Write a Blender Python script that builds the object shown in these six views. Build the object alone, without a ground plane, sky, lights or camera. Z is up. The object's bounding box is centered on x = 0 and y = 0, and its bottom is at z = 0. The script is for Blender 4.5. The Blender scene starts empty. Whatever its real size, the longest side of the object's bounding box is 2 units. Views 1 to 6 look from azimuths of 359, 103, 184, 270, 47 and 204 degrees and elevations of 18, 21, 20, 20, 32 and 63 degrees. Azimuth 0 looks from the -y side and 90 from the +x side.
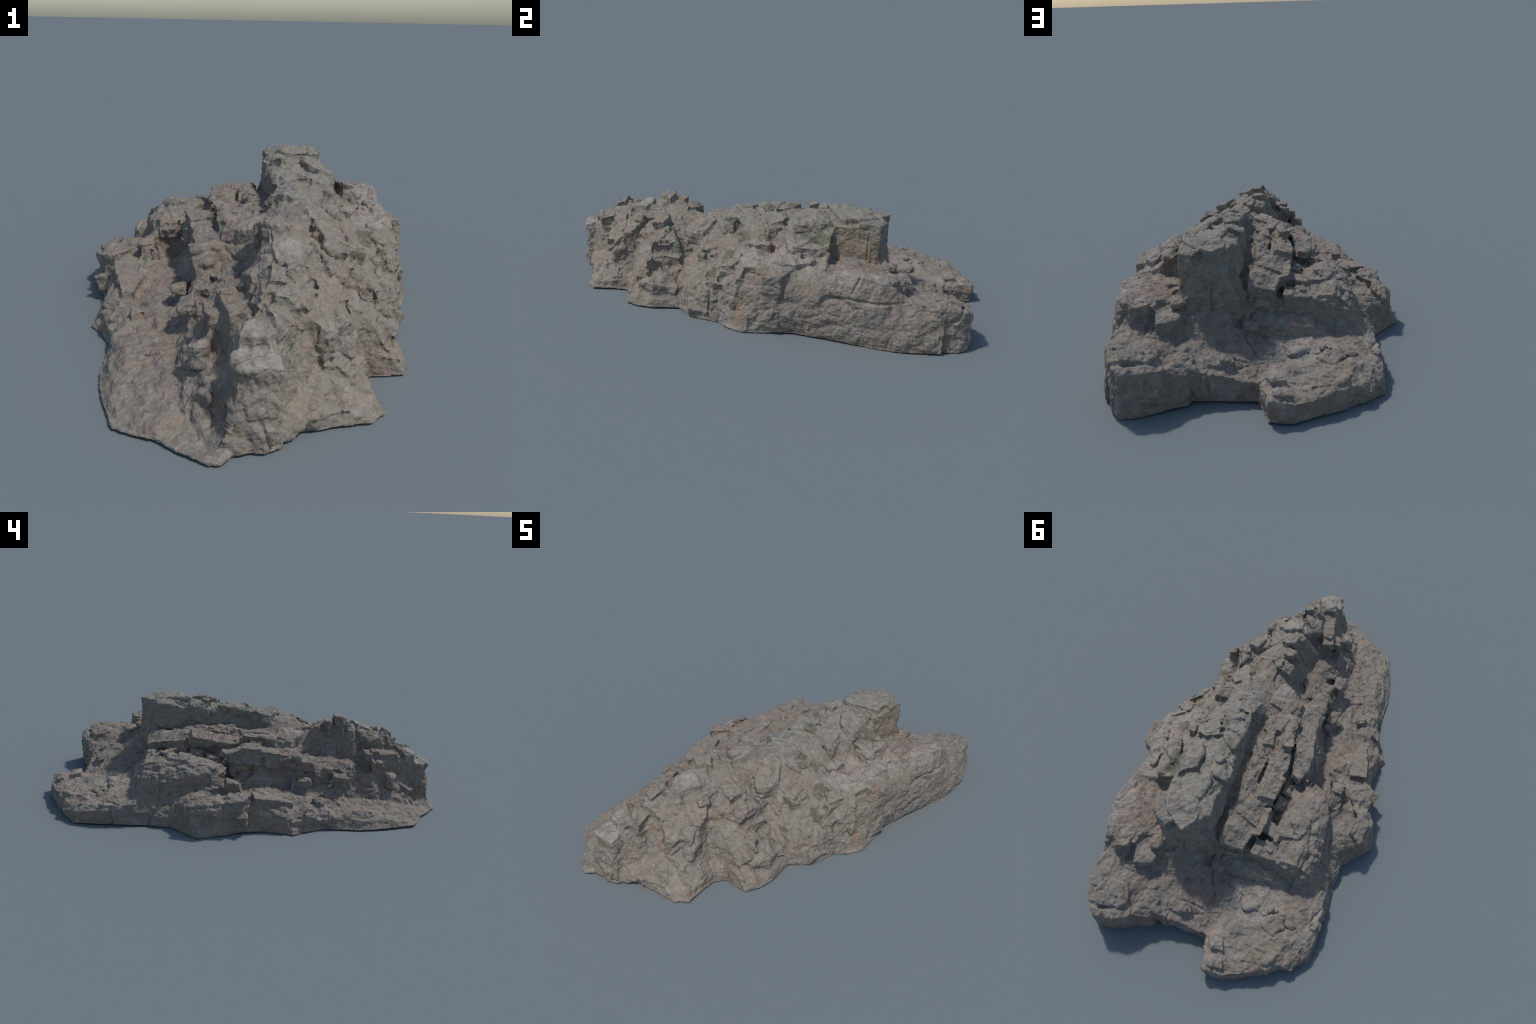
"""A weathered, bedded rock outcrop: a long crag of tilted beds with a blocky
crest, a stepped strata face, a low terrace, a dip slab and a broad ledge."""
import bpy, bmesh, math
import numpy as np
from mathutils import Vector
from mathutils.bvhtree import BVHTree

RNG = np.random.RandomState(11)
VOXEL = 0.0036

# ---------------------------------------------------------------- numeric noise
_perm = np.random.RandomState(3).permutation(4096)
_grad = np.random.RandomState(4).normal(size=(4096, 3))
_grad /= np.linalg.norm(_grad, axis=1)[:, None]
_rand = np.random.RandomState(5).rand(4096, 8)


def _hash(i, j, k, seed):
    h = _perm[(i + seed * 17) & 4095]
    h = _perm[(h + j) & 4095]
    return _perm[(h + k) & 4095]


def perlin(p, seed=0):
    f = np.floor(p).astype(np.int64)
    t = p - f
    w = t * t * t * (t * (t * 6 - 15) + 10)
    out = np.zeros(len(p))
    for a in (0, 1):
        wx = w[:, 0] if a else 1 - w[:, 0]
        for b in (0, 1):
            wy = w[:, 1] if b else 1 - w[:, 1]
            for c in (0, 1):
                wz = w[:, 2] if c else 1 - w[:, 2]
                g = _grad[_hash(f[:, 0] + a, f[:, 1] + b, f[:, 2] + c, seed)]
                d = t - np.array([a, b, c])
                out += wx * wy * wz * (g * d).sum(1)
    return out


def fbm(p, octaves=4, seed=0, gain=0.5):
    out, amp = np.zeros(len(p)), 1.0
    for o in range(octaves):
        out += amp * perlin(p * 2 ** o + 7.3 * o, seed + o)
        amp *= gain
    return out


def warp(p, freq, amp, seed):
    return p + amp * np.stack([perlin(p * freq + 11.1 * k, seed + k) for k in range(3)], 1)


def cells(p, size, seed, boxy=False):
    """Worley cells: distance gap to the neighbour cell, random numbers of the
    cell and offset from its centre (in cell units)."""
    q = p / np.array(size)
    f = np.floor(q).astype(np.int64)
    n = len(p)
    d1, d2 = np.full(n, 9.0), np.full(n, 9.0)
    ident, off = np.zeros(n, np.int64), np.zeros((n, 3))
    for a in (-1, 0, 1):
        for b in (-1, 0, 1):
            for c in (-1, 0, 1):
                h = _hash(f[:, 0] + a, f[:, 1] + b, f[:, 2] + c, seed)
                v = q - (f + np.array([a, b, c]) + 0.15 + 0.7 * _rand[h, :3])
                d = np.abs(v).max(1) if boxy else np.sqrt((v * v).sum(1))
                near = d < d1
                d2 = np.where(near, d1, np.minimum(d2, d))
                d1 = np.where(near, d, d1)
                ident = np.where(near, h, ident)
                off = np.where(near[:, None], v, off)
    return d2 - d1, _rand[ident, 3:8], off


def chips(p, size, seed, step, tilt, crack, width, boxy=False):
    """Broken-block relief: each cell sits higher or lower, is tilted, and is
    parted from its neighbours by a crack."""
    gap, r, off = cells(p, size, seed, boxy)
    h = step * (2 * r[:, 0] - 1)
    h += tilt * ((r[:, 1:4] * 2 - 1) * off).sum(1)
    h -= crack * np.exp(-(gap / width) ** 2)
    return h


def crags(p, size, seed, rise, tilt, side=0.16, spin=0.35):
    """Angular block relief: flat, tilted block tops with steep sides that meet
    in V-shaped joints. Each block is turned a little about the bed normal."""
    q = p / np.array(size)
    f = np.floor(q).astype(np.int64)
    best = np.full(len(p), -1.6 * rise)
    for a in (-1, 0, 1):
        for b in (-1, 0, 1):
            for c in (-1, 0, 1):
                h = _hash(f[:, 0] + a, f[:, 1] + b, f[:, 2] + c, seed)
                r = _rand[h]
                v = q - (f + np.array([a, b, c]) + 0.2 + 0.6 * r[:, :3])
                ang = spin * (2 * r[:, 3] - 1)
                ca, sa = np.cos(ang), np.sin(ang)
                vx, vy = v[:, 0] * ca + v[:, 1] * sa, v[:, 1] * ca - v[:, 0] * sa
                d = np.maximum(np.maximum(np.abs(vx), np.abs(vy)), np.abs(v[:, 2]))
                d = np.maximum(d, .72 * (np.abs(vx) + np.abs(vy) * r[:, 7] + .5 * np.abs(v[:, 2])))
                top = rise * (2 * r[:, 4] - 1) + tilt * ((2 * r[:, 5] - 1) * vx + (2 * r[:, 6] - 1) * vy)
                best = np.maximum(best, np.minimum(top, top + rise / side * (.42 + .2 * r[:, 1] - d)))
    return best


def turn(p, about_z, about_y):
    a, b = math.radians(about_z), math.radians(about_y)
    ca, sa, cb, sb = math.cos(a), math.sin(a), math.cos(b), math.sin(b)
    x, y, z = p[:, 0] * ca + p[:, 1] * sa, -p[:, 0] * sa + p[:, 1] * ca, p[:, 2]
    return np.stack([x * cb + z * sb, y, -x * sb + z * cb], 1)


def smooth(a, b, v):
    t = np.clip((v - a) / (b - a), 0, 1)
    return t * t * (3 - 2 * t)


# ---------------------------------------------------------------- main body: loft
# Cross-sections from the west foot over the crest to the east foot, (x, z):
# skirt, terrace, wall base, wall lip, beam outer and inner edge, strata step,
# gutter, crest west edge, crest, crest east edge, shoulder inner and outer, slope.
FRONT_SECTIONS = [
 (-1.00, [(-.078,.006),(-.075,.008),(-.072,.01),(-.070,.01),(-.068,.01),(-.066,.01),(-.064,.01),(-.062,.01),(-.060,.01),(-.058,.01),(-.056,.01),(-.054,.01),(-.052,.008),(-.05,.006)]),
 (-.965, [(-.115,.010),(-.10,.015),(-.09,.016),(-.08,.018),(-.07,.02),(-.06,.02),(-.05,.02),(-.045,.02),(-.04,.022),(-.035,.022),(-.034,.022),(-.033,.02),(-.032,.015),(-.031,.01)]),
 (-.945, [(-.145,.012),(-.12,.02),(-.10,.024),(-.09,.026),(-.08,.028),(-.055,.045),(-.035,.08),(-.01,.19),(.0,.21),(.03,.225),(.06,.20),(.06,.1),(.055,.05),(.045,.02)]),
 (-.90, [(-.19,.018),(-.15,.028),(-.12,.032),(-.10,.036),(-.085,.045),(-.06,.06),(-.045,.10),(-.038,.19),(-.01,.235),(.03,.245),(.08,.23),(.095,.15),(.105,.08),(.11,.03)]),
 (-.85, [(-.30,.02),(-.23,.04),(-.16,.05),(-.13,.08),(-.105,.10),(-.085,.115),(-.065,.14),(-.045,.2),(-.03,.245),(.04,.275),(.09,.27),(.13,.17),(.14,.11),(.19,.05)]),
 (-.80, [(-.32,.028),(-.24,.045),(-.165,.06),(-.135,.10),(-.11,.125),(-.09,.14),(-.07,.165),(-.05,.22),(-.03,.265),(.05,.31),(.10,.28),(.125,.19),(.15,.12),(.22,.06)]),
 (-.76, [(-.335,.03),(-.25,.05),(-.17,.065),(-.13,.11),(-.11,.14),(-.09,.16),(-.075,.18),(-.05,.24),(-.01,.26),(.06,.335),(.13,.295),(.17,.235),(.235,.15),(.30,.08)]),
 (-.66, [(-.36,.035),(-.31,.07),(-.19,.085),(-.15,.14),(-.13,.18),(-.11,.21),(-.10,.20),(-.06,.22),(.0,.28),(.07,.37),(.15,.345),(.225,.29),(.27,.19),(.29,.11)]),
 (-.60, [(-.38,.04),(-.33,.08),(-.20,.095),(-.15,.14),(-.13,.18),(-.11,.21),(-.10,.20),(-.05,.225),(.01,.29),(.07,.388),(.15,.365),(.225,.325),(.26,.2),(.30,.09)]),
 (-.56, [(-.385,.045),(-.34,.085),(-.20,.10),(-.15,.14),(-.13,.18),(-.11,.21),(-.09,.235),(-.03,.245),(.025,.36),(.065,.402),(.15,.38),(.23,.32),(.30,.22),(.38,.14)]),
]
MIDDLE_SECTIONS = [
 (-.49, [(-.39,.05),(-.35,.09),(-.20,.105),(-.16,.14),(-.14,.18),(-.11,.22),(-.08,.245),(-.01,.24),(.05,.38),(.065,.435),(.13,.40),(.26,.31),(.38,.21),(.43,.12)]),
 (-.38, [(-.41,.05),(-.36,.09),(-.21,.11),(-.17,.14),(-.145,.18),(-.12,.21),(-.09,.225),(-.01,.235),(.02,.36),(.09,.39),(.15,.385),(.285,.285),(.315,.19),(.41,.10)]),
 (-.305, [(-.44,.08),(-.37,.11),(-.23,.12),(-.18,.14),(-.16,.18),(-.14,.20),(-.11,.23),(-.03,.285),(.04,.34),(.12,.385),(.18,.37),(.285,.275),(.31,.21),(.40,.12)]),
 (-.285, [(-.455,.06),(-.40,.10),(-.225,.125),(-.175,.18),(-.15,.25),(-.14,.28),(-.09,.28),(-.05,.28),(.04,.345),(.12,.386),(.19,.39),(.285,.285),(.35,.22),(.46,.12)]),
 (-.22, [(-.47,.06),(-.43,.12),(-.195,.125),(-.165,.18),(-.172,.26),(-.165,.29),(-.11,.29),(-.05,.33),(.06,.365),(.135,.40),(.215,.408),(.25,.375),(.335,.295),(.435,.18)]),
 (-.12, [(-.455,.12),(-.40,.14),(-.235,.145),(-.19,.19),(-.195,.27),(-.185,.31),(-.12,.31),(.0,.34),(.065,.36),(.095,.41),(.137,.432),(.24,.41),(.36,.31),(.48,.21)]),
 (.03, [(-.50,.155),(-.42,.16),(-.27,.155),(-.21,.20),(-.21,.27),(-.20,.32),(-.13,.31),(.01,.35),(.065,.36),(.095,.425),(.137,.442),(.245,.42),(.335,.325),(.485,.312)]),
 (.09, [(-.535,.14),(-.43,.16),(-.26,.155),(-.19,.18),(-.225,.27),(-.215,.295),(-.14,.27),(.0,.352),(.06,.358),(.09,.43),(.14,.447),(.25,.425),(.345,.315),(.515,.305)]),
 (.12, [(-.545,.13),(-.44,.165),(-.36,.175),(-.32,.235),(-.29,.255),(-.23,.25),(-.165,.24),(-.0,.355),(.055,.356),(.085,.435),(.14,.453),(.26,.43),(.345,.33),(.525,.30)]),
]
BACK_SECTIONS = [
 (.24, [(-.545,.12),(-.46,.165),(-.38,.15),(-.345,.20),(-.29,.28),(-.185,.255),(-.15,.255),(-.0,.355),(.05,.35),(.065,.445),(.16,.468),(.27,.435),(.41,.318),(.50,.29)]),
 (.30, [(-.50,.07),(-.46,.13),(-.395,.13),(-.35,.22),(-.30,.28),(-.185,.262),(-.14,.255),(-.0,.35),(.045,.342),(.065,.45),(.17,.474),(.275,.44),(.41,.315),(.505,.295)]),
 (.345, [(-.475,.05),(-.45,.09),(-.405,.12),(-.35,.245),(-.31,.275),(-.185,.268),(-.13,.24),(-.0,.34),(.04,.335),(.06,.455),(.17,.476),(.28,.44),(.41,.312),(.51,.298)]),
 (.357, [(-.475,.05),(-.45,.09),(-.41,.12),(-.355,.245),(-.31,.275),(-.185,.268),(-.13,.24),(-.0,.338),(.04,.335),(.06,.455),(.17,.476),(.30,.44),(.305,.30),(.51,.298)]),
 (.49, [(-.472,.06),(-.44,.10),(-.42,.12),(-.38,.20),(-.31,.262),(-.215,.25),(-.12,.23),(.0,.285),(.04,.29),(.075,.455),(.16,.474),(.30,.44),(.305,.285),(.53,.304)]),
 (.508, [(-.474,.06),(-.45,.10),(-.42,.115),(-.38,.15),(-.31,.16),(-.215,.17),(-.12,.18),(-.07,.22),(.03,.23),(.085,.455),(.16,.473),(.298,.44),(.305,.285),(.528,.304)]),
 (.545, [(-.478,.08),(-.45,.105),(-.39,.115),(-.30,.122),(-.2,.122),(-.12,.126),(-.03,.145),(.05,.17),(.085,.2),(.115,.44),(.16,.472),(.285,.43),(.30,.285),(.525,.302)]),
 (.575, [(-.48,.08),(-.45,.108),(-.38,.115),(-.30,.12),(-.2,.118),(-.12,.12),(-.03,.135),(.05,.155),(.11,.24),(.145,.43),(.165,.455),(.22,.42),(.27,.28),(.52,.298)]),
 (.60, [(-.482,.08),(-.45,.11),(-.38,.115),(-.30,.118),(-.2,.115),(-.12,.118),(-.03,.13),(.05,.165),(.10,.20),(.15,.225),(.19,.235),(.24,.25),(.275,.27),(.515,.29)]),
 (.65, [(-.482,.08),(-.45,.105),(-.38,.11),(-.30,.112),(-.2,.108),(-.12,.108),(-.03,.118),(.05,.145),(.10,.165),(.15,.185),(.2,.195),(.255,.21),(.27,.24),(.505,.262)]),
 (.69, [(-.482,.075),(-.445,.1),(-.37,.107),(-.29,.108),(-.2,.103),(-.12,.1),(-.03,.108),(.05,.125),(.10,.135),(.15,.148),(.2,.16),(.27,.18),(.35,.205),(.50,.22)]),
 (.76, [(-.478,.06),(-.44,.088),(-.36,.1),(-.28,.1),(-.2,.098),(-.12,.093),(-.04,.1),(.04,.115),(.10,.125),(.15,.14),(.22,.16),(.30,.185),(.38,.208),(.50,.215)]),
 (.858, [(-.435,.04),(-.40,.066),(-.34,.085),(-.27,.09),(-.2,.092),(-.12,.09),(-.05,.09),(.03,.085),(.09,.105),(.14,.115),(.22,.14),(.30,.18),(.38,.20),(.48,.215)]),
]
# plan curves of the foot of the rock, (y, x)
WEST_FOOT = [(-1.0,-.08),(-.945,-.16),(-.90,-.215),(-.86,-.32),(-.74,-.362),(-.58,-.405),(-.40,-.41),(-.30,-.455),
             (-.25,-.495),(-.215,-.48),(-.12,-.465),(-.03,-.485),(.07,-.535),(.20,-.578),(.26,-.53),(.33,-.475),(.45,-.475),
             (.60,-.485),(.79,-.485),(.81,-.46),(.86,-.40)]
EAST_FOOT = [(-1.0,-.05),(-.965,-.03),(-.95,.02),(-.90,.11),(-.865,.12),(-.847,.22),(-.82,.32),(-.775,.365),(-.70,.345),(-.62,.33),
             (-.575,.35),(-.56,.455),(-.50,.475),(-.43,.475),(-.31,.44),(-.27,.47),(-.23,.50),(-.10,.515),(-.06,.55),
             (.02,.575),(.10,.555),(.23,.52),(.42,.53),(.60,.542),(.72,.542),(.85,.512)]


EAST_BULGE = [(-1.0,0),(-.95,.008),(-.6,.008),(-.3,.008),(-.1,.018),(.1,.012),(.22,.03),(.34,.04),(.42,.022),(.6,.020),(.86,.008)]


def interp(curve, y):
    a = np.array(curve)
    return float(np.interp(y, a[:, 0], a[:, 1]))


def add_loft(bm, sections, west, east, step=0.01, floor=-0.03):
    ys = np.array([s[0] for s in sections])
    pts = np.array([s[1] for s in sections])
    stations = np.unique(np.concatenate([np.arange(ys[0], ys[-1], step), ys, [c[0] for c in west], [c[0] for c in east]]))
    stations = stations[(stations >= ys[0]) & (stations <= ys[-1])]
    rings = []
    for y in stations:
        row = [(np.interp(y, ys, pts[:, k, 0]), np.interp(y, ys, pts[:, k, 1])) for k in range(pts.shape[1])]
        xw, xe = interp(west, y), interp(east, y)
        out, (xl, zl) = interp(EAST_BULGE, y), row[-1]
        wall = [(xl + (xe - xl) * t + out * math.sin(math.pi * t) ** .8, zl + (0.004 - zl) * t) for t in (.2, .4, .6, .8)]
        prof = [(xw, floor), (xw, 0.004)] + row + wall + [(xe, 0.004), (xe, floor)]
        rings.append([bm.verts.new((x, y, z)) for x, z in prof])
    n = len(rings[0])
    for a, b in zip(rings, rings[1:]):
        for k in range(n):
            bm.faces.new((a[k], a[(k + 1) % n], b[(k + 1) % n], b[k]))
    bm.faces.new(rings[0][::-1])
    bm.faces.new(rings[-1])


# ---------------------------------------------------------------- single blocks
# (corners of the top face, depth of the block, scale of its lower face)
CREST_BLOCKS = [
 ([(.283,.454,.468),(.246,.433,.474),(.141,.434,.476),(.112,.457,.468),(.106,.511,.466),(.146,.570,.468),(.232,.525,.468)], .20, .96),
 ([(.285,.552,.45),(.295,.454,.455),(.226,.505,.465),(.200,.550,.462),(.225,.578,.448)], .16, 1.0),
 ([(.136,.393,.462),(.112,.332,.455),(.074,.414,.45),(.066,.469,.45),(.096,.505,.455),(.124,.443,.468)], .12, .9),
 ([(.278,.373,.465),(.233,.328,.478),(.153,.302,.482),(.125,.344,.478),(.129,.423,.474),(.222,.426,.476),(.270,.443,.464)], .15, 1.0),
 ([(.160,.272,.472),(.091,.207,.455),(.062,.247,.45),(.062,.309,.45),(.123,.306,.47)], .09, .9),
 ([(.154,.211,.478),(.122,.193,.482),(.104,.213,.475),(.117,.245,.474),(.140,.244,.478)], .08, 1.1),
 ([(.281,.345,.445),(.305,.267,.43),(.316,.175,.425),(.260,.160,.45),(.218,.194,.466),(.199,.294,.474),(.242,.315,.466)], .12, 1.05),
 ([(.312,.063,.41),(.300,.037,.41),(.222,.021,.438),(.183,.109,.45),(.243,.136,.442),(.286,.122,.427)], .10, 1.05),
 ([(.098,.126,.445),(.102,.089,.44),(.09,.055,.436),(.085,-.018,.43),(.10,-.042,.434),(.157,.005,.446),(.216,.017,.442),(.173,.114,.452),(.096,.169,.45)], .09, .93),
 ([(.163,-.047,.438),(.167,-.099,.438),(.12,-.143,.43),(.085,-.120,.42),(.085,-.079,.422),(.10,-.037,.43)], .07, 1.0),
 ([(.15,-.17,.42),(.20,-.14,.412),(.19,-.10,.42),(.12,-.13,.43)], .06, 1.1),
 ([(.29,-.16,.385),(.25,-.14,.405),(.26,-.09,.405),(.31,-.10,.385)], .08, 1.1),
 ([(.044,-.501,.432),(.06,-.465,.437),(.10,-.452,.438),(.13,-.47,.42),(.09,-.52,.43)], .10, 1.2),
 ([(.085,-.39,.40),(.03,-.37,.385),(.035,-.33,.375),(.11,-.34,.385),(.14,-.38,.39)], .10, 1.0),
 ([(.03,-.43,.405),(.06,-.40,.408),(.10,-.41,.408),(.09,-.45,.418)], .08, 1.1),
 ([(.08,-.656,.375),(.11,-.69,.36),(.15,-.66,.365),(.175,-.57,.382),(.119,-.554,.40),(.06,-.58,.405)], .12, 1.08),
 ([(.10,-.745,.335),(.024,-.778,.32),(.0,-.716,.315),(.0,-.647,.322),(.035,-.634,.36),(.085,-.667,.375)], .12, .98),
 ([(.13,-.76,.30),(.07,-.79,.325),(.08,-.70,.35),(.15,-.69,.33)], .12, 1.05),
]
SPUR_BLOCKS = [
 ([(.103,-.80,.295),(.10,-.856,.27),(.055,-.885,.272),(-.012,-.886,.268),(-.015,-.832,.265),(.034,-.79,.295)], .17, 1.02),
 ([(.082,-.895,.238),(.088,-.945,.21),(.05,-.962,.225),(-.02,-.955,.222),(-.036,-.888,.228),(0,-.87,.24)], .13, .95),
 ([(.09,-.93,.12),(.05,-.955,.11),(-.01,-.95,.12),(-.02,-.88,.13),(.08,-.87,.13)], .15, 1.08),
 ([(-.03,-.605,.288),(-.080,-.626,.287),(-.04,-.79,.275),(.015,-.779,.29),(.003,-.69,.295)], .08, .92),
 ([(-.065,-.708,.255),(-.091,-.713,.245),(-.108,-.655,.258),(-.079,-.648,.265)], .08, 1.0),
 ([(-.08,-.777,.20),(-.123,-.784,.19),(-.14,-.758,.182),(-.125,-.726,.18),(-.092,-.711,.205)], .06, .85),
 ([(-.09,-.82,.13),(-.11,-.85,.11),(-.08,-.88,.105),(-.055,-.80,.14)], .12, 1.1),
 ([(.031,-.660,.27),(.002,-.690,.26),(-.021,-.575,.25),(.005,-.56,.25)], .06, 1.0),
 ([(.16,-.60,.35),(.222,-.575,.332),(.262,-.60,.29),(.278,-.70,.225),(.238,-.715,.25),(.185,-.675,.315)], .14, 1.0),
 ([(.10,-.70,.335),(.132,-.757,.29),(.20,-.77,.235),(.232,-.745,.222),(.235,-.705,.25),(.18,-.68,.31)], .13, 1.03),
 ([(.36,-.46,.235),(.395,-.45,.22),(.405,-.485,.205),(.37,-.505,.215)], .1, 1.15),
 ([(.20,-.48,.35),(.24,-.55,.318),(.272,-.463,.318),(.302,-.358,.285),(.322,-.40,.268),(.315,-.49,.27)], .14, 1.08),
 ([(.40,-.51,.12),(.437,-.52,.10),(.462,-.43,.115),(.42,-.34,.09),(.355,-.36,.14),(.36,-.45,.165)], .16, 1.03),
 ([(.42,-.23,.19),(.43,-.19,.20),(.498,-.105,.205),(.51,-.13,.15),(.495,-.2,.12),(.455,-.25,.13)], .18, 1.03),
 ([(.40,-.085,.275),(.41,-.045,.29),(.483,.035,.318),(.52,.0,.25),(.545,-.03,.12),(.50,-.09,.17)], .24, 1.0),
 ([(.33,-.235,.302),(.30,-.17,.335),(.35,-.13,.30),(.39,-.18,.215),(.365,-.24,.235)], .1, 1.1),
 ([(.24,-.33,.345),(.19,-.25,.395),(.25,-.20,.39),(.30,-.25,.33),(.29,-.33,.29)], .1, 1.1),
]
STRATA_BLOCKS = [
 ([(.03,-.121,.368),(.0,-.101,.358),(-.025,.023,.352),(.03,.05,.362),(.035,-.02,.362)], .06, 1.0),
 ([(.03,.055,.364),(.005,.046,.357),(-.027,.119,.35),(-.027,.193,.348),(.025,.231,.362),(.03,.139,.364)], .06, 1.0),
 ([(.025,.24,.372),(-.025,.20,.355),(-.055,.27,.338),(.0,.34,.345),(.025,.32,.36)], .06, 1.0),
 ([(.025,.333,.348),(.01,.286,.352),(-.07,.296,.342),(-.096,.348,.332),(-.10,.405,.326),(-.053,.388,.334),(.031,.367,.344)], .10, .95),
 ([(.038,.352,.335),(.012,.363,.338),(-.092,.398,.318),(-.078,.512,.284),(.022,.512,.302)], .14, .93),
 ([(-.036,.012,.34),(-.108,.004,.322),(-.124,.089,.32),(-.114,.168,.322),(-.09,.218,.328),(-.041,.205,.338)], .07, 1.0),
 ([(-.03,-.053,.348),(-.102,-.045,.33),(-.108,.014,.328),(-.03,.003,.348)], .05, 1.0),
 ([(-.041,.210,.35),(-.106,.207,.336),(-.124,.286,.328),(-.055,.316,.336)], .08, 1.0),
 ([(-.055,-.25,.282),(-.142,-.283,.278),(-.17,-.184,.285),(-.112,-.16,.298),(-.09,-.20,.30)], .075, .93),
 ([(-.10,-.165,.30),(-.175,-.180,.295),(-.190,-.095,.305),(-.115,-.09,.312)], .085, .93),
 ([(-.105,-.085,.33),(-.188,-.09,.322),(-.214,.017,.325),(-.218,.078,.30),(-.146,.104,.285),(-.117,.0,.33)], .11, .93),
 ([(.065,-.163,.37),(.062,-.238,.36),(.046,-.297,.355),(-.019,-.273,.335),(-.056,-.220,.33),(-.030,-.153,.345)], .08, 1.05),
 ([(.009,-.119,.35),(-.033,-.156,.34),(-.065,-.119,.33),(-.042,-.076,.338)], .06, 1.0),
 ([(-.125,.12,.265),(-.165,.13,.25),(-.175,.19,.255),(-.13,.20,.275)], .06, 1.0),
 ([(-.125,.21,.28),(-.165,.205,.262),(-.165,.27,.268),(-.128,.29,.285)], .06, 1.0),
 ([(-.095,.30,.30),(-.135,.295,.285),(-.14,.34,.283),(-.10,.35,.29)], .06, 1.0),
 ([(-.02,-.40,.245),(-.06,-.43,.235),(-.10,-.36,.22),(-.05,-.31,.25)], .05, 1.05),
 ([(-.10,-.44,.235),(-.14,-.45,.20),(-.165,-.36,.195),(-.12,-.33,.23)], .06, 1.05),
 ([(-.13,-.55,.21),(-.16,-.54,.17),(-.175,-.46,.165),(-.14,-.46,.205)], .06, 1.05),
 ([(-.18,-.33,.165),(-.215,-.32,.145),(-.21,-.24,.15),(-.18,-.24,.17)], .05, 1.1),
 ([(-.06,-.20,.315),(-.09,-.16,.305),(-.08,-.10,.31),(-.055,-.12,.325)], .05, 1.0),
]
BOULDER_BLOCKS = [
 ([(-.208,.419,.262),(-.269,.370,.268),(-.335,.345,.262),(-.385,.40,.22),(-.405,.45,.16),(-.355,.510,.20),(-.224,.497,.245)], .16, .92),
 ([(-.165,.332,.27),(-.195,.263,.272),(-.21,.20,.26),(-.26,.149,.262),(-.32,.188,.25),(-.345,.312,.255),(-.279,.375,.28),(-.206,.390,.278)], .18, 1.12),
 ([(-.23,.30,.292),(-.25,.36,.292),(-.30,.35,.29),(-.31,.29,.288),(-.27,.26,.288)], .08, 1.15),
 ([(-.096,.355,.298),(-.137,.332,.292),(-.203,.373,.285),(-.203,.413,.276),(-.110,.40,.288)], .10, 1.0),
 ([(-.105,.43,.275),(-.208,.42,.268),(-.217,.49,.245),(-.108,.50,.25)], .12, .95),
 ([(-.33,.145,.205),(-.335,.10,.20),(-.375,.09,.19),(-.39,.134,.185),(-.36,.162,.19)], .07, 1.1),
 ([(-.31,.13,.258),(-.355,.20,.235),(-.385,.36,.20),(-.39,.43,.19),(-.345,.41,.245),(-.28,.30,.278),(-.26,.18,.262)], .20, 1.08),
 ([(-.23,.49,.185),(-.12,.50,.19),(-.0,.51,.20),(.02,.58,.165),(-.12,.555,.15),(-.23,.545,.15)], .12, 1.05),
 ([(-.29,.46,.15),(-.24,.47,.155),(-.235,.525,.15),(-.30,.53,.14)], .1, 1.0),
]
TERRACE_BLOCKS = [
 ([(-.455,.223,.172),(-.520,.25,.13),(-.520,.13,.145),(-.468,.12,.17)], .14, 1.08),
 ([(-.45,-.04,.175),(-.50,.0,.165),(-.52,.12,.148),(-.46,.13,.17),(-.40,.05,.17)], .15, 1.05),
 ([(-.395,-.25,.125),(-.40,-.15,.135),(-.45,-.06,.165),(-.37,-.04,.165),(-.33,-.12,.155),(-.35,-.26,.125)], .1, 1.0),
 ([(-.29,-.39,.12),(-.34,-.40,.11),(-.345,-.36,.115),(-.31,-.33,.125)], .05, 1.1),
 ([(-.42,-.30,.10),(-.445,-.305,.07),(-.42,-.36,.07),(-.385,-.36,.095),(-.39,-.31,.115)], .09, 1.15),
 ([(-.30,.02,.21),(-.37,.005,.20),(-.388,.08,.19),(-.33,.10,.21)], .07, 1.1),
]
SLAB_BLOCKS = [
 ([(.387,.350,.357),(.414,.271,.36),(.428,.194,.365),(.387,.153,.385),(.345,.148,.40),(.325,.241,.385),(.318,.345,.352)], .10, 1.0),
 ([(.459,.683,.265),(.445,.692,.292),(.40,.672,.29),(.362,.645,.274),(.30,.50,.288),(.30,.38,.295),(.47,.40,.30),(.53,.505,.303),(.52,.60,.285)], .09, .93),
 ([(.365,.64,.258),(.345,.708,.232),(.262,.682,.236),(.29,.50,.28),(.36,.50,.28)], .09, .96),
 ([(.50,.06,.30),(.54,.07,.29),(.56,.10,.265),(.55,.17,.265),(.50,.22,.295)], .25, 1.0),
  ([(.33,.02,.345),(.36,.03,.335),(.37,.08,.335),(.33,.09,.345)], .08, 1.1),
 ([(.28,.575,.265),(.31,.60,.262),(.30,.64,.25),(.265,.63,.25)], .06, 1.1),
 ([(.46,.10,.31),(.50,.12,.312),(.50,.22,.312),(.44,.30,.32),(.43,.20,.325)], .1, 1.05),
]
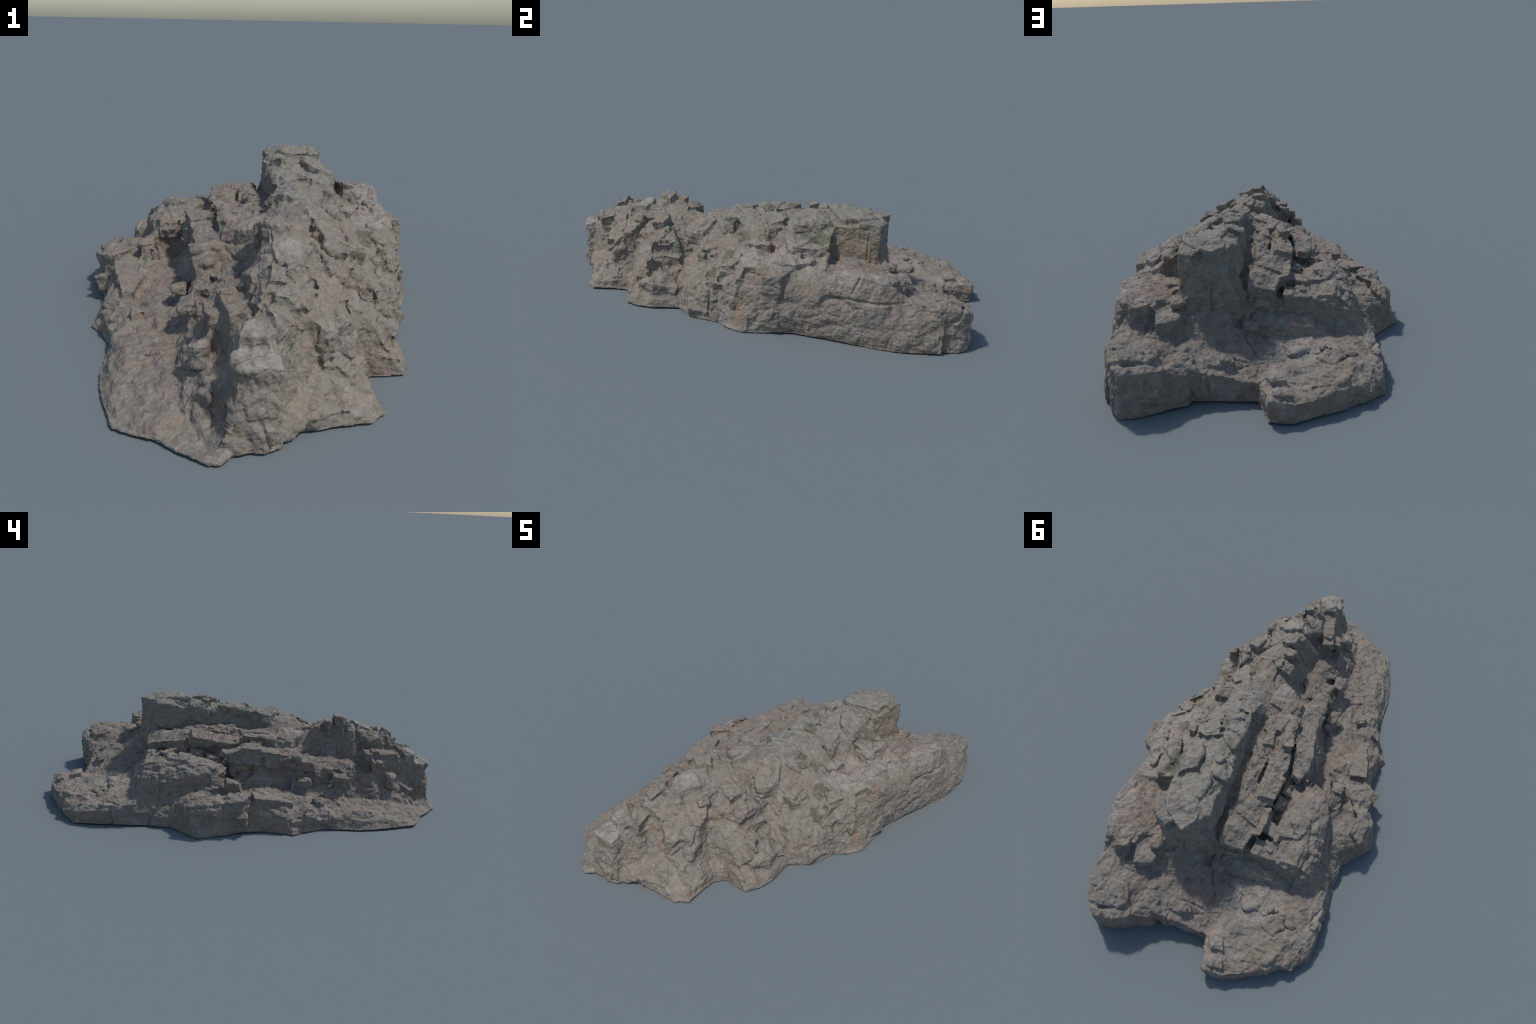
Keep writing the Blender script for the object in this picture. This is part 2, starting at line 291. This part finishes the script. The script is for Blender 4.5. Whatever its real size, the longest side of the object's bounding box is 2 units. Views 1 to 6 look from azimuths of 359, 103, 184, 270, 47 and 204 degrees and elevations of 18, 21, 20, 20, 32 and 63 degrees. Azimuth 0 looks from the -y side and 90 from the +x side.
LEDGE_BLOCKS = [
 # north-east lobe and north lobe beyond the main loft
 ([(.19,.80,.15),(.215,.885,.12),(.29,.922,.16),(.355,.955,.165),(.425,.962,.165),(.462,.93,.185),(.478,.88,.205),(.50,.80,.195),(.49,.74,.21),(.28,.76,.18)], .25, 1.05),
 ([(.30,.86,.195),(.34,.905,.188),(.42,.92,.20),(.45,.87,.225),(.43,.80,.215),(.34,.80,.20)], .1, 1.15),
 ([(.22,.85,.145),(.26,.868,.15),(.27,.83,.165),(.22,.81,.16)], .06, 1.15),
 ([(.05,.80,.125),(.09,.825,.12),(.15,.82,.13),(.15,.78,.14),(.07,.77,.13)], .08, 1.1),
 ([(-.03,.83,.085),(-.055,.89,.095),(-.085,.982,.08),(-.165,.992,.075),(-.21,.948,.08),(-.28,.90,.085),(-.335,.90,.075),(-.40,.84,.065),(-.40,.76,.085),(-.1,.76,.095)], .15, 1.035),
 ([(-.06,.855,.115),(-.118,.85,.115),(-.138,.893,.108),(-.09,.905,.11)], .08, 1.15),
 ([(-.097,.965,.095),(-.092,.935,.10),(-.150,.93,.10),(-.165,.968,.09)], .12, 1.1),
 ([(-.24,.83,.10),(-.22,.90,.095),(-.33,.885,.09),(-.36,.82,.09)], .1, 1.05),
 ([(-.237,.720,.112),(-.269,.676,.118),(-.324,.674,.118),(-.342,.704,.112),(-.309,.759,.108),(-.276,.754,.108)], .03, 1.1),
 ([(-.432,.502,.115),(-.42,.592,.112),(-.435,.676,.11),(-.465,.676,.098),(-.475,.58,.10),(-.46,.50,.105)], .1, 1.05),
]


def sink(bm, depth):
    """Draw the mass back between the blocks, unevenly, keeping its foot."""
    bmesh.ops.recalc_face_normals(bm, faces=bm.faces)
    bm.normal_update()
    p = np.array([v.co[:] for v in bm.verts])
    n = np.array([v.normal[:] for v in bm.verts])
    keep = smooth(.03, .09, p[:, 2]) * (1 - .8 * massive(p))
    d = depth * (1 + 1.1 * fbm(p * 7.0, 3, 400)) * keep
    for v, q in zip(bm.verts, p - n * d[:, None]):
        v.co = q


def add_block(bm, top, depth, flare):
    c = np.mean(np.array(top), axis=0)
    verts = [bm.verts.new(p) for p in top]
    for x, y, z in top:
        verts.append(bm.verts.new((c[0] + (x - c[0]) * flare, c[1] + (y - c[1]) * flare, c[2] + 0.35 * (z - c[2]) - depth)))
    res = bmesh.ops.convex_hull(bm, input=verts)
    junk = [e for e in res["geom_interior"] if isinstance(e, bmesh.types.BMVert)]
    if junk:
        bmesh.ops.delete(bm, geom=junk, context="VERTS")


# loose fracture blocks: (zone, how many, half sizes across / along / thick, how far proud)
FRACTURE = [("bedded", 110, (.030, .055), (.045, .095), (.018, .035), (.006, .016)),
            ("bedded", 300, (.016, .034), (.022, .055), (.010, .022), (.004, .012)),
            ("bedded", 500, (.008, .017), (.010, .028), (.006, .012), (.002, .006)),
            ("rubble", 210, (.026, .046), (.026, .050), (.028, .050), (.006, .020)),
            ("rubble", 420, (.014, .026), (.014, .030), (.014, .028), (.004, .013)),
            ("rubble", 500, (.007, .014), (.007, .016), (.007, .014), (.002, .007))]


def massive(p):
    """1 where the rock is one whole mass (dip slab, ledge, earthy terrace), 0 where it is broken."""
    x, y, z = p.T
    east = smooth(.33, .46, x) * smooth(-.15, .05, y)
    ledge = smooth(.60, .68, y)
    flat = smooth(-.20, -.27, x) * smooth(-.25, -.38, y)
    nose = smooth(.05, .09, x) * smooth(.34, .40, y)
    boulder = smooth(-.17, -.21, x) * smooth(-.44, -.41, x) * smooth(.11, .17, y)
    return np.maximum.reduce([.92 * east, .75 * ledge, .6 * flat, .3 * nose, .85 * boulder])


def scatter_blocks(bm, rng):
    """Bed-aligned angular blocks standing a little proud of the mass."""
    tree = BVHTree.FromBMesh(bm)
    zones = {"bedded": [], "rubble": []}
    for f in bm.faces:
        c = f.calc_center_median()
        if f.normal.z > -.3 and c.z > .02:
            sunny = c.x > .10 and c.y < .25 or c.y < -.62 and c.x > -.03
            zones["rubble" if sunny else "bedded"].append(f)
    area = {k: np.array([f.calc_area() for f in fs]) for k, fs in zones.items()}
    made = []
    for zone, count, across, along, thick, proud in FRACTURE:
        faces, ar = zones[zone], area[zone]
        pick = rng.choice(len(faces), size=count, p=ar / ar.sum())
        for i in pick:
            f = faces[i]
            w = rng.dirichlet(np.ones(len(f.verts)))
            pos = np.sum([k * np.array(v.co) for k, v in zip(w, f.verts)], axis=0)
            n = np.array(f.normal)
            half = np.array([rng.uniform(*across), rng.uniform(*along), rng.uniform(*thick)])
            rise = rng.uniform(*proud)
            yaw, dip, pitch = rng.normal(-.12, .14), rng.normal(-.22, .16), rng.normal(0, .12)
            skip, corners = rng.rand(), rng.rand(14, 3)
            if zone == "rubble":                 # broken sunny slope: ribs and wedges at many angles
                yaw, dip, pitch = rng.normal(.15, .3), rng.normal(.35, .26), rng.normal(0, .2)
            rise *= 1 - .8 * float(smooth(.32, .40, pos[2]) if zone == "rubble" else smooth(.26, .36, pos[2]))
            if pos[2] > .385 or pos[0] > .41 and pos[1] < -.25 or pos[1] < -.70 and pos[0] < .02 or pos[0] > .26 and pos[1] > .30 or pos[0] < -.28 and pos[1] > .38:
                continue
            if skip < massive(pos[None])[0] or pos[2] < half.max() * .6 or pos[1] < -.91 or pos[1] > .78 or pos[0] > .54 or pos[0] < -.43:
                continue
            cy, sy, cd, sd, cp, sp = (math.cos(yaw), math.sin(yaw), math.cos(dip), math.sin(dip), math.cos(pitch), math.sin(pitch))
            rz = np.array([[cy, -sy, 0], [sy, cy, 0], [0, 0, 1]])
            ry = np.array([[cd, 0, sd], [0, 1, 0], [-sd, 0, cd]])
            rx = np.array([[1, 0, 0], [0, cp, -sp], [0, sp, cp]])
            rot = rz @ ry @ rx
            local = []
            for c, (sx, s2, sz) in zip(corners, [(a, b, d) for a in (-1, 1) for b in (-1, 1) for d in (-1, 1)]):
                cut = 1 - .35 * c ** 2.2        # each corner knocked back a little
                local.append(np.array([sx, s2, sz]) * cut)
            pts = (np.array(local) * half) @ rot.T
            reach = (pts @ n).max()
            pts = pts + pos - n * (reach - rise)
            stick = 0.0                          # how far any corner stands clear of the mass
            for q in pts:
                loc, nn, _, _ = tree.find_nearest(Vector(q))
                stick = max(stick, (Vector(q) - loc).dot(nn))
            if stick <= rise + .7 * half.min() + .008:
                made.append(pts)
    for pts in made:
        vs = [bm.verts.new(p) for p in pts]
        res = bmesh.ops.convex_hull(bm, input=vs)
        junk = [g for g in res["geom_interior"] if isinstance(g, bmesh.types.BMVert)]
        if junk:
            bmesh.ops.delete(bm, geom=junk, context="VERTS")


def build_body():
    bm = bmesh.new()
    add_loft(bm, FRONT_SECTIONS + MIDDLE_SECTIONS + BACK_SECTIONS, WEST_FOOT, EAST_FOOT)
    sink(bm, .013)
    for group in (CREST_BLOCKS, SPUR_BLOCKS, STRATA_BLOCKS, BOULDER_BLOCKS, TERRACE_BLOCKS, SLAB_BLOCKS, LEDGE_BLOCKS):
        for top, depth, flare in group:
            add_block(bm, top, depth, flare)
    bmesh.ops.recalc_face_normals(bm, faces=bm.faces)
    bm.normal_update()
    scatter_blocks(bm, np.random.RandomState(21))
    bmesh.ops.recalc_face_normals(bm, faces=bm.faces)
    me = bpy.data.meshes.new("body")
    bm.to_mesh(me)
    bm.free()
    ob = bpy.data.objects.new("body", me)
    bpy.context.scene.collection.objects.link(ob)
    mod = ob.modifiers.new("remesh", "REMESH")
    mod.mode = "VOXEL"
    mod.voxel_size = VOXEL
    mod.use_smooth_shade = True
    dg = bpy.context.evaluated_depsgraph_get()
    out = bpy.data.meshes.new_from_object(ob.evaluated_get(dg))
    bpy.data.objects.remove(ob)
    return out


def mesh_arrays(me):
    v = np.empty(len(me.vertices) * 3)
    me.vertices.foreach_get("co", v)
    e = np.empty(len(me.edges) * 2, np.int64)
    me.edges.foreach_get("vertices", e)
    return v.reshape(-1, 3), e.reshape(-1, 2)


def relax(v, e, times, k=0.5):
    deg = np.bincount(e.ravel(), minlength=len(v))[:, None]
    for _ in range(times):
        s = np.zeros_like(v)
        for ax in range(3):
            s[:, ax] = np.bincount(e[:, 0], v[e[:, 1], ax], len(v)) + np.bincount(e[:, 1], v[e[:, 0], ax], len(v))
        v = v + k * (s / deg - v)
    return v


def vertex_normals(me, v):
    me.vertices.foreach_set("co", v.ravel())
    me.update()
    n = np.empty(len(v) * 3)
    me.vertex_normals.foreach_get("vector", n)
    return n.reshape(-1, 3)


def weather(me):
    """Turns the raw block assembly into broken, bedded, weathered rock."""
    v, e = mesh_arrays(me)
    v = relax(v, e, 1)
    # block edges wander
    ground = smooth(0.0, 0.05, v[:, 2])[:, None]
    v = v + ground * (warp(v, 8.0, 0.010, 20) - v)
    z = v[:, 2]
    blocky = 1 - massive(v)
    n = vertex_normals(me, relax(v, e, 7))                   # broad facing, so edges do not flare
    p = turn(warp(v, 4.0, 0.03, 40), -7, 14)
    broken = smooth(-.25, .25, perlin(v * 5.0, 45))          # some faces stay whole
    toes = smooth(.66, .72, v[:, 1])
    h = (.45 + .55 * blocky) * (crags(p, (.11, .18, .10), 1, .006, .012) - .006)
    h += (.3 + .7 * broken) * (crags(p + 3.1, (.050, .075, .045), 2, .0036, .009) - .003)
    h += crags(turn(warp(v, 9, .02, 47), 25, -20), (.055, .05, .05), 6, .0018, .007, .3, 1.5) - .002
    h += (.5 + .5 * broken) * (crags(p + 7.7, (.024, .034, .022), 3, .0022, .006) - .0015)
    h += 0.004 * fbm(v * 9.0, 2, 60) + 0.0015 * fbm(v * 55.0, 3, 70)
    # long open joints running with and across the beds
    for k, (az, freq) in enumerate(((-7, 6.0), (78, 5.0), (35, 4.0))):
        q = turn(warp(v, 5.0, .05, 120 + 3 * k), az, 12) * np.array([freq, freq * .25, freq * .35])
        line = np.abs(perlin(q, 130 + k))
        h -= .008 * (1 - smooth(0, .035, line)) * smooth(-.05, .2, perlin(v * 6.0 + 9 * k, 140 + k))
    h += toes * (crags(turn(warp(v, 6, .03, 180), 40, 5), (.09, .08, .08), 9, .006, .012, .25, 1.0) - .002)
    # furrows washed down the terrace
    earthy = smooth(-.17, -.24, v[:, 0]) * smooth(-.20, -.35, v[:, 1])
    q = turn(warp(v, 7.0, .03, 160), 22, 0) * np.array([26.0, 5.0, 8.0])
    h += earthy * (.013 * perlin(q, 170) + .006 * perlin(q * 2.1, 171))
    # parting under the dip slab
    part_line = np.abs(v[:, 2] - .205 - .012 * perlin(v * 12.0, 150))
    h -= .010 * (1 - smooth(.002, .010, part_line)) * smooth(.47, .50, v[:, 0]) * smooth(.36, .40, v[:, 1]) * (1 - smooth(.64, .68, v[:, 1]))
    fade = smooth(-0.005, 0.03, z)
    v = v + n * (h * (0.35 + 0.65 * fade))[:, None]
    # fine chips after the first relief
    n = vertex_normals(me, relax(v, e, 2))
    h = chips(warp(v, 30, .006, 100), (.016, .02, .013), 8, .0007, .0024, .0009, .10) + 0.0011 * fbm(v * 120.0, 2, 110)
    v = v + n * h[:, None]
    # the foot is not quite level: it lifts a few millimetres off the ground in places
    base = 0.005 * smooth(-.25, .1, perlin(v * np.array([3.0, 3.0, 0.0]), 500))
    v[:, 2] = np.maximum(v[:, 2], base + 0.006 * smooth(-.1, .3, n[:, 2]))
    me.vertices.foreach_set("co", v.ravel())
    me.update()
    return v


# ---------------------------------------------------------------- materials
class Nodes:
    def __init__(self, name):
        self.mat = bpy.data.materials.new(name)
        self.mat.use_nodes = True
        self.t = self.mat.node_tree
        self.t.nodes.clear()

    def new(self, kind, **kw):
        nd = self.t.nodes.new(kind)
        for k, val in kw.items():
            setattr(nd, k, val)
        return nd

    def link(self, a, b):
        self.t.links.new(a, b)

    def set(self, sock, val):
        if isinstance(val, bpy.types.NodeSocket):
            self.link(val, sock)
        else:
            sock.default_value = val

    def math(self, op, a, b=0.0, c=0.0, clamp=False):
        nd = self.new("ShaderNodeMath", operation=op, use_clamp=clamp)
        for s, val in zip(nd.inputs, (a, b, c)):
            self.set(s, val)
        return nd.outputs[0]

    def noise(self, vec, scale, detail=4.0, rough=0.55, distort=0.0):
        nd = self.new("ShaderNodeTexNoise")
        self.link(vec, nd.inputs["Vector"])
        nd.inputs["Scale"].default_value = scale
        nd.inputs["Detail"].default_value = detail
        nd.inputs["Roughness"].default_value = rough
        nd.inputs["Distortion"].default_value = distort
        return nd.outputs["Fac"]

    def ramp(self, fac, stops):
        nd = self.new("ShaderNodeValToRGB")
        els = nd.color_ramp.elements
        while len(els) < len(stops):
            els.new(0.5)
        for el, (pos, col) in zip(els, stops):
            el.position = pos
            el.color = (*col, 1.0) if not isinstance(col, float) else (col, col, col, 1.0)
        self.link(fac, nd.inputs[0])
        return nd.outputs[0]

    def mix(self, fac, a, b, mode="MIX"):
        nd = self.new("ShaderNodeMix", data_type="RGBA", blend_type=mode)
        self.set(nd.inputs[0], fac)
        for s, val in ((nd.inputs[6], a), (nd.inputs[7], b)):
            self.set(s, val if isinstance(val, bpy.types.NodeSocket) else (*val, 1.0))
        return nd.outputs[2]

    def mapped(self, vec, scale=(1, 1, 1), rot=(0, 0, 0), loc=(0, 0, 0)):
        nd = self.new("ShaderNodeMapping")
        self.link(vec, nd.inputs["Vector"])
        nd.inputs["Scale"].default_value = scale
        nd.inputs["Rotation"].default_value = rot
        nd.inputs["Location"].default_value = loc
        return nd.outputs[0]

    def spot(self, vec, centre, size, ragged, edge=0.35):
        """Soft ragged ellipsoid mask around one place on the rock."""
        sub = self.new("ShaderNodeVectorMath", operation="SUBTRACT")
        self.link(vec, sub.inputs[0])
        sub.inputs[1].default_value = centre
        div = self.new("ShaderNodeVectorMath", operation="DIVIDE")
        self.link(sub.outputs[0], div.inputs[0])
        div.inputs[1].default_value = size
        ln = self.new("ShaderNodeVectorMath", operation="LENGTH")
        self.link(div.outputs[0], ln.inputs[0])
        d = self.math("MULTIPLY_ADD", ragged, 1.6, self.math("SUBTRACT", ln.outputs["Value"], 0.8))
        mr = self.new("ShaderNodeMapRange", interpolation_type="SMOOTHSTEP")
        self.link(d, mr.inputs[0])
        mr.inputs[1].default_value = 1.0 - edge
        mr.inputs[2].default_value = 1.0 + edge
        mr.inputs[3].default_value = 1.0
        mr.inputs[4].default_value = 0.0
        return mr.outputs[0]


PINK = (.247, .202, .168)
TAN = (.255, .224, .178)
GREY = (.230, .219, .190)
GREEN_GREY = (.236, .238, .202)
DARK = (.10, .085, .075)
PALE = (.40, .37, .33)
RUST = (.26, .155, .07)
MOSS = (.075, .085, .04)

MOSS_SPOTS = [((.285,-.095,.395),(.016,.022,.03)),((.32,-.05,.355),(.018,.018,.025)),((.365,-.27,.25),(.022,.02,.016)),
              ((.385,-.33,.21),(.018,.03,.014)),((.40,-.10,.27),(.02,.02,.02)),((.33,.25,.365),(.02,.045,.014)),
              ((.295,.31,.37),(.02,.03,.014)),((.19,.03,.45),(.018,.018,.014)),((.13,.15,.465),(.02,.02,.014)),
              ((-.10,-.07,.33),(.016,.016,.02)),((.44,-.16,.20),(.02,.014,.02))]
RUST_SPOTS = [((.30,.44,.38),(.04,.022,.05)),((.30,.385,.355),(.04,.016,.055)),((.30,.52,.335),(.04,.016,.05)),
              ((.55,.10,.27),(.02,.015,.025)),((.40,-.50,.13),(.02,.015,.015)),
              ((.555,.0,.10),(.02,.012,.04))]
PALE_SPOTS = [((.0,-.875,.26),(.03,.03,.03)),((.05,-.93,.235),(.035,.025,.02)),((.10,-.585,.375),(.03,.03,.025)),
              ((.52,.50,.30),(.04,.07,.03)),((-.18,.62,.11),(.07,.08,.03)),((-.13,-.77,.19),(.02,.02,.02)),
              ((.43,.10,.33),(.05,.12,.04)),((-.11,.88,.11),(.04,.04,.03)),((.02,-.25,.37),(.03,.03,.02)),
              ((-.47,.68,.10),(.02,.09,.02))]


def rock_material():
    m = Nodes("weathered_rock")
    co = m.new("ShaderNodeTexCoord").outputs["Object"]
    big = m.noise(co, 3.2, 5, .6, .6)
    mid = m.noise(m.mapped(co, loc=(3, 1, 7)), 9.0, 5, .6, .8)
    small = m.noise(m.mapped(co, loc=(5, 5, 2)), 38.0, 5, .65, .4)
    fine = m.noise(co, 160.0, 4, .65)
    beds = m.noise(m.mapped(co, scale=(9, 1.6, 11), rot=(0, math.radians(14), math.radians(-6))), 2.0, 5, .6, .5)
    col = m.mix(m.ramp(big, [(.42, 0.0), (.58, 1.0)]), PINK, TAN)
    col = m.mix(m.ramp(mid, [(.46, 0.0), (.64, 1.0)]), col, GREY)
    col = m.mix(m.math("MULTIPLY", m.ramp(beds, [(.42, 0.0), (.68, 1.0)]), .4), col, PINK)
    lich = m.noise(m.mapped(co, loc=(9, 2, 4)), 5.5, 6, .7, .7)
    # pale green-grey lichen on the crest
    crest = m.spot(co, (.20, .30, .46), (.13, .36, .07), m.math("SUBTRACT", mid, .5), .5)
    lich_mask = m.math("MAXIMUM", m.math("MULTIPLY", m.ramp(lich, [(.55, 0.0), (.68, 1.0)]), .6),
                       m.math("MULTIPLY", crest, .55))
    col = m.mix(lich_mask, col, GREEN_GREY)
    facet = m.noise(m.mapped(co, loc=(4, 9, 1), scale=(1.2, .8, 1.2)), 11.0, 3, .5, 1.2)
    col = m.mix(m.ramp(facet, [(.56, 0.0), (.66, .5)]), col, (.305, .288, .252))
    col = m.mix(m.ramp(facet, [(.32, .5), (.44, 0.0)]), col, (.20, .158, .128))
    ragged = m.math("SUBTRACT", small, .5)
    ragged2 = m.math("SUBTRACT", mid, .5)

    def spots(group, r):
        acc = None
        for c, s in group:
            k = m.spot(co, c, s, r)
            acc = k if acc is None else m.math("MAXIMUM", acc, k)
        return acc
    col = m.mix(m.math("MULTIPLY", spots(PALE_SPOTS, ragged2), .35), col, PALE)
    col = m.mix(m.math("MULTIPLY", spots(RUST_SPOTS, ragged), m.ramp(small, [(.35, .12), (.62, .5)])), col, RUST)
    col = m.mix(m.math("MULTIPLY", spots(MOSS_SPOTS, m.math("MULTIPLY", m.math("ADD", ragged, ragged2), 1.6)), m.ramp(fine, [(.35, .2), (.6, .8)])), col, MOSS)
    # small flecks of two hues
    fleck = m.noise(m.mapped(co, loc=(1, 8, 3)), 70.0, 4, .7, .6)
    col = m.mix(m.ramp(fleck, [(.52, 0.0), (.68, .55)]), col, (.305, .278, .232))
    col = m.mix(m.ramp(fleck, [(.30, .6), (.46, 0.0)]), col, (.19, .148, .128))
    # grain: value mottling and dark hairline cracks
    tone = m.ramp(small, [(.28, .70), (.48, 1.0), (.72, 1.18)])
    col = m.mix(1.0, col, tone, "MULTIPLY")
    tone2 = m.ramp(fine, [(.3, .80), (.5, 1.0), (.7, 1.15)])
    col = m.mix(1.0, col, tone2, "MULTIPLY")
    vor = m.new("ShaderNodeTexVoronoi", feature="DISTANCE_TO_EDGE")
    dist = m.new("ShaderNodeVectorMath", operation="MULTIPLY_ADD")
    nz = m.new("ShaderNodeTexNoise")
    m.link(co, nz.inputs["Vector"])
    nz.inputs["Scale"].default_value = 14.0
    m.link(nz.outputs["Color"], dist.inputs[0])
    dist.inputs[1].default_value = (.09, .09, .09)
    m.link(co, dist.inputs[2])
    m.link(m.mapped(dist.outputs[0], scale=(1.5, .8, 1.8), rot=(0, .2, -.1)), vor.inputs["Vector"])
    vor.inputs["Scale"].default_value = 13.0
    crack = m.ramp(vor.outputs["Distance"], [(.0, 1.0), (.022, 0.0)])
    crack = m.math("MULTIPLY", crack, m.ramp(mid, [(.52, 0.0), (.66, .4)]))
    col = m.mix(crack, col, DARK)
    grain_h = m.math("ADD", m.math("MULTIPLY", fine, .5), m.math("SUBTRACT", m.math("MULTIPLY", small, 1.2), m.math("MULTIPLY", crack, .8)))
    bump = m.new("ShaderNodeBump")
    bump.inputs["Strength"].default_value = .7
    bump.inputs["Distance"].default_value = .006
    m.link(grain_h, bump.inputs["Height"])
    bs = m.new("ShaderNodeBsdfPrincipled")
    m.link(col, bs.inputs["Base Color"])
    bs.inputs["Roughness"].default_value = .92
    bs.inputs["Specular IOR Level"].default_value = .2
    m.link(bump.outputs[0], bs.inputs["Normal"])
    out = m.new("ShaderNodeOutputMaterial")
    m.link(bs.outputs[0], out.inputs[0])
    return m.mat


# ---------------------------------------------------------------- split into parts
PARTS = ["crest", "strata", "boulder", "terrace", "slab", "ledge", "spur"]


def region(c):
    """Part index of each face from where it lies on the rock."""
    w = c + 0.02 * np.stack([perlin(c * 9, 200), perlin(c * 9, 210), 0 * c[:, 0]], 1)
    x, y, z = w.T
    part = np.full(len(c), 1)
    part[(x > .035)] = 0
    part[(x > .27) & (y > -.35)] = 4
    part[(x > .27) & (y > .35) & (z > .315)] = 0
    part[(x < -.13) & (y > .11)] = 2
    part[(x < -.23)] = 3
    part[(x < -.13) & (y > .11) & (x > -.41)] = 2
    part[(x < -.13) & (y < -.33)] = 3
    part[(y > .52) & (x < .08)] = 5
    part[(y > .585) & (x < .26)] = 5
    part[(y > .70)] = 5
    part[(y < -.35) & (x > -.13)] = 6
    part[(y < -.35) & (x > -.13) & (y > -.66) & (x < .15) & (z > .37)] = 0
    return part


def split(me, mat, root):
    nf = len(me.polygons)
    loops = np.empty(len(me.loops), np.int64)
    me.loops.foreach_get("vertex_index", loops)
    quads = loops.reshape(nf, -1)
    v, _ = mesh_arrays(me)
    nrm = np.empty(len(v) * 3)
    me.vertex_normals.foreach_get("vector", nrm)
    nrm = nrm.reshape(-1, 3)
    part = region(v[quads].mean(1))
    for k, name in enumerate(PARTS):
        q = quads[part == k]
        used, inv = np.unique(q, return_inverse=True)
        pm = bpy.data.meshes.new(name)
        pm.from_pydata(v[used].tolist(), [], inv.reshape(q.shape).tolist())
        pm.polygons.foreach_set("use_smooth", [True] * len(q))
        pm.update()
        pm.normals_split_custom_set_from_vertices(nrm[used].tolist())
        pm.materials.append(mat)
        ob = bpy.data.objects.new(name, pm)
        bpy.context.scene.collection.objects.link(ob)
        ob.parent = root


# ---------------------------------------------------------------- loose stones
STONES = [((-.261,.660,.116),(.016,.017,.014)),((-.286,.655,.108),(.010,.011,.009)),((-.242,.685,.105),(.012,.010,.008)),
          ((-.318,.660,.108),(.012,.010,.009)),((-.362,.690,.105),(.026,.018,.012)),((-.172,.665,.100),(.042,.038,.022)),
          ((-.255,.700,.104),(.009,.009,.007)),((-.335,.715,.106),(.010,.012,.008)),((.285,.60,.268),(.03,.035,.02))]


def add_stones(mat, root):
    for i, (c, s) in enumerate(STONES):
        bm = bmesh.new()
        bmesh.ops.create_icosphere(bm, subdivisions=4, radius=1.0)
        p = np.array([w.co[:] for w in bm.verts])
        h = chips(p + 5 * i, (.9, .9, .9), 20 + i, .05, .22, .02, .1) + .06 * fbm(p * 2.5 + i, 3, 300 + i)
        p = p * (1 + h)[:, None] * np.array(s) + np.array(c)
        for w, q in zip(bm.verts, p):
            w.co = q
        pm = bpy.data.meshes.new("stone")
        bm.to_mesh(pm)
        bm.free()
        pm.polygons.foreach_set("use_smooth", [True] * len(pm.polygons))
        pm.materials.append(mat)
        ob = bpy.data.objects.new("stone", pm)
        bpy.context.scene.collection.objects.link(ob)
        ob.parent = root


def main():
    root = bpy.data.objects.new("rock_outcrop", None)
    bpy.context.scene.collection.objects.link(root)
    root["label"] = "long weathered grey-brown rock outcrop with broken bedded layers"
    root["category"] = "rock outcrop"
    body = build_body()
    weather(body)
    mat = rock_material()
    split(body, mat, root)
    bpy.data.meshes.remove(body)
    add_stones(mat, root)


main()
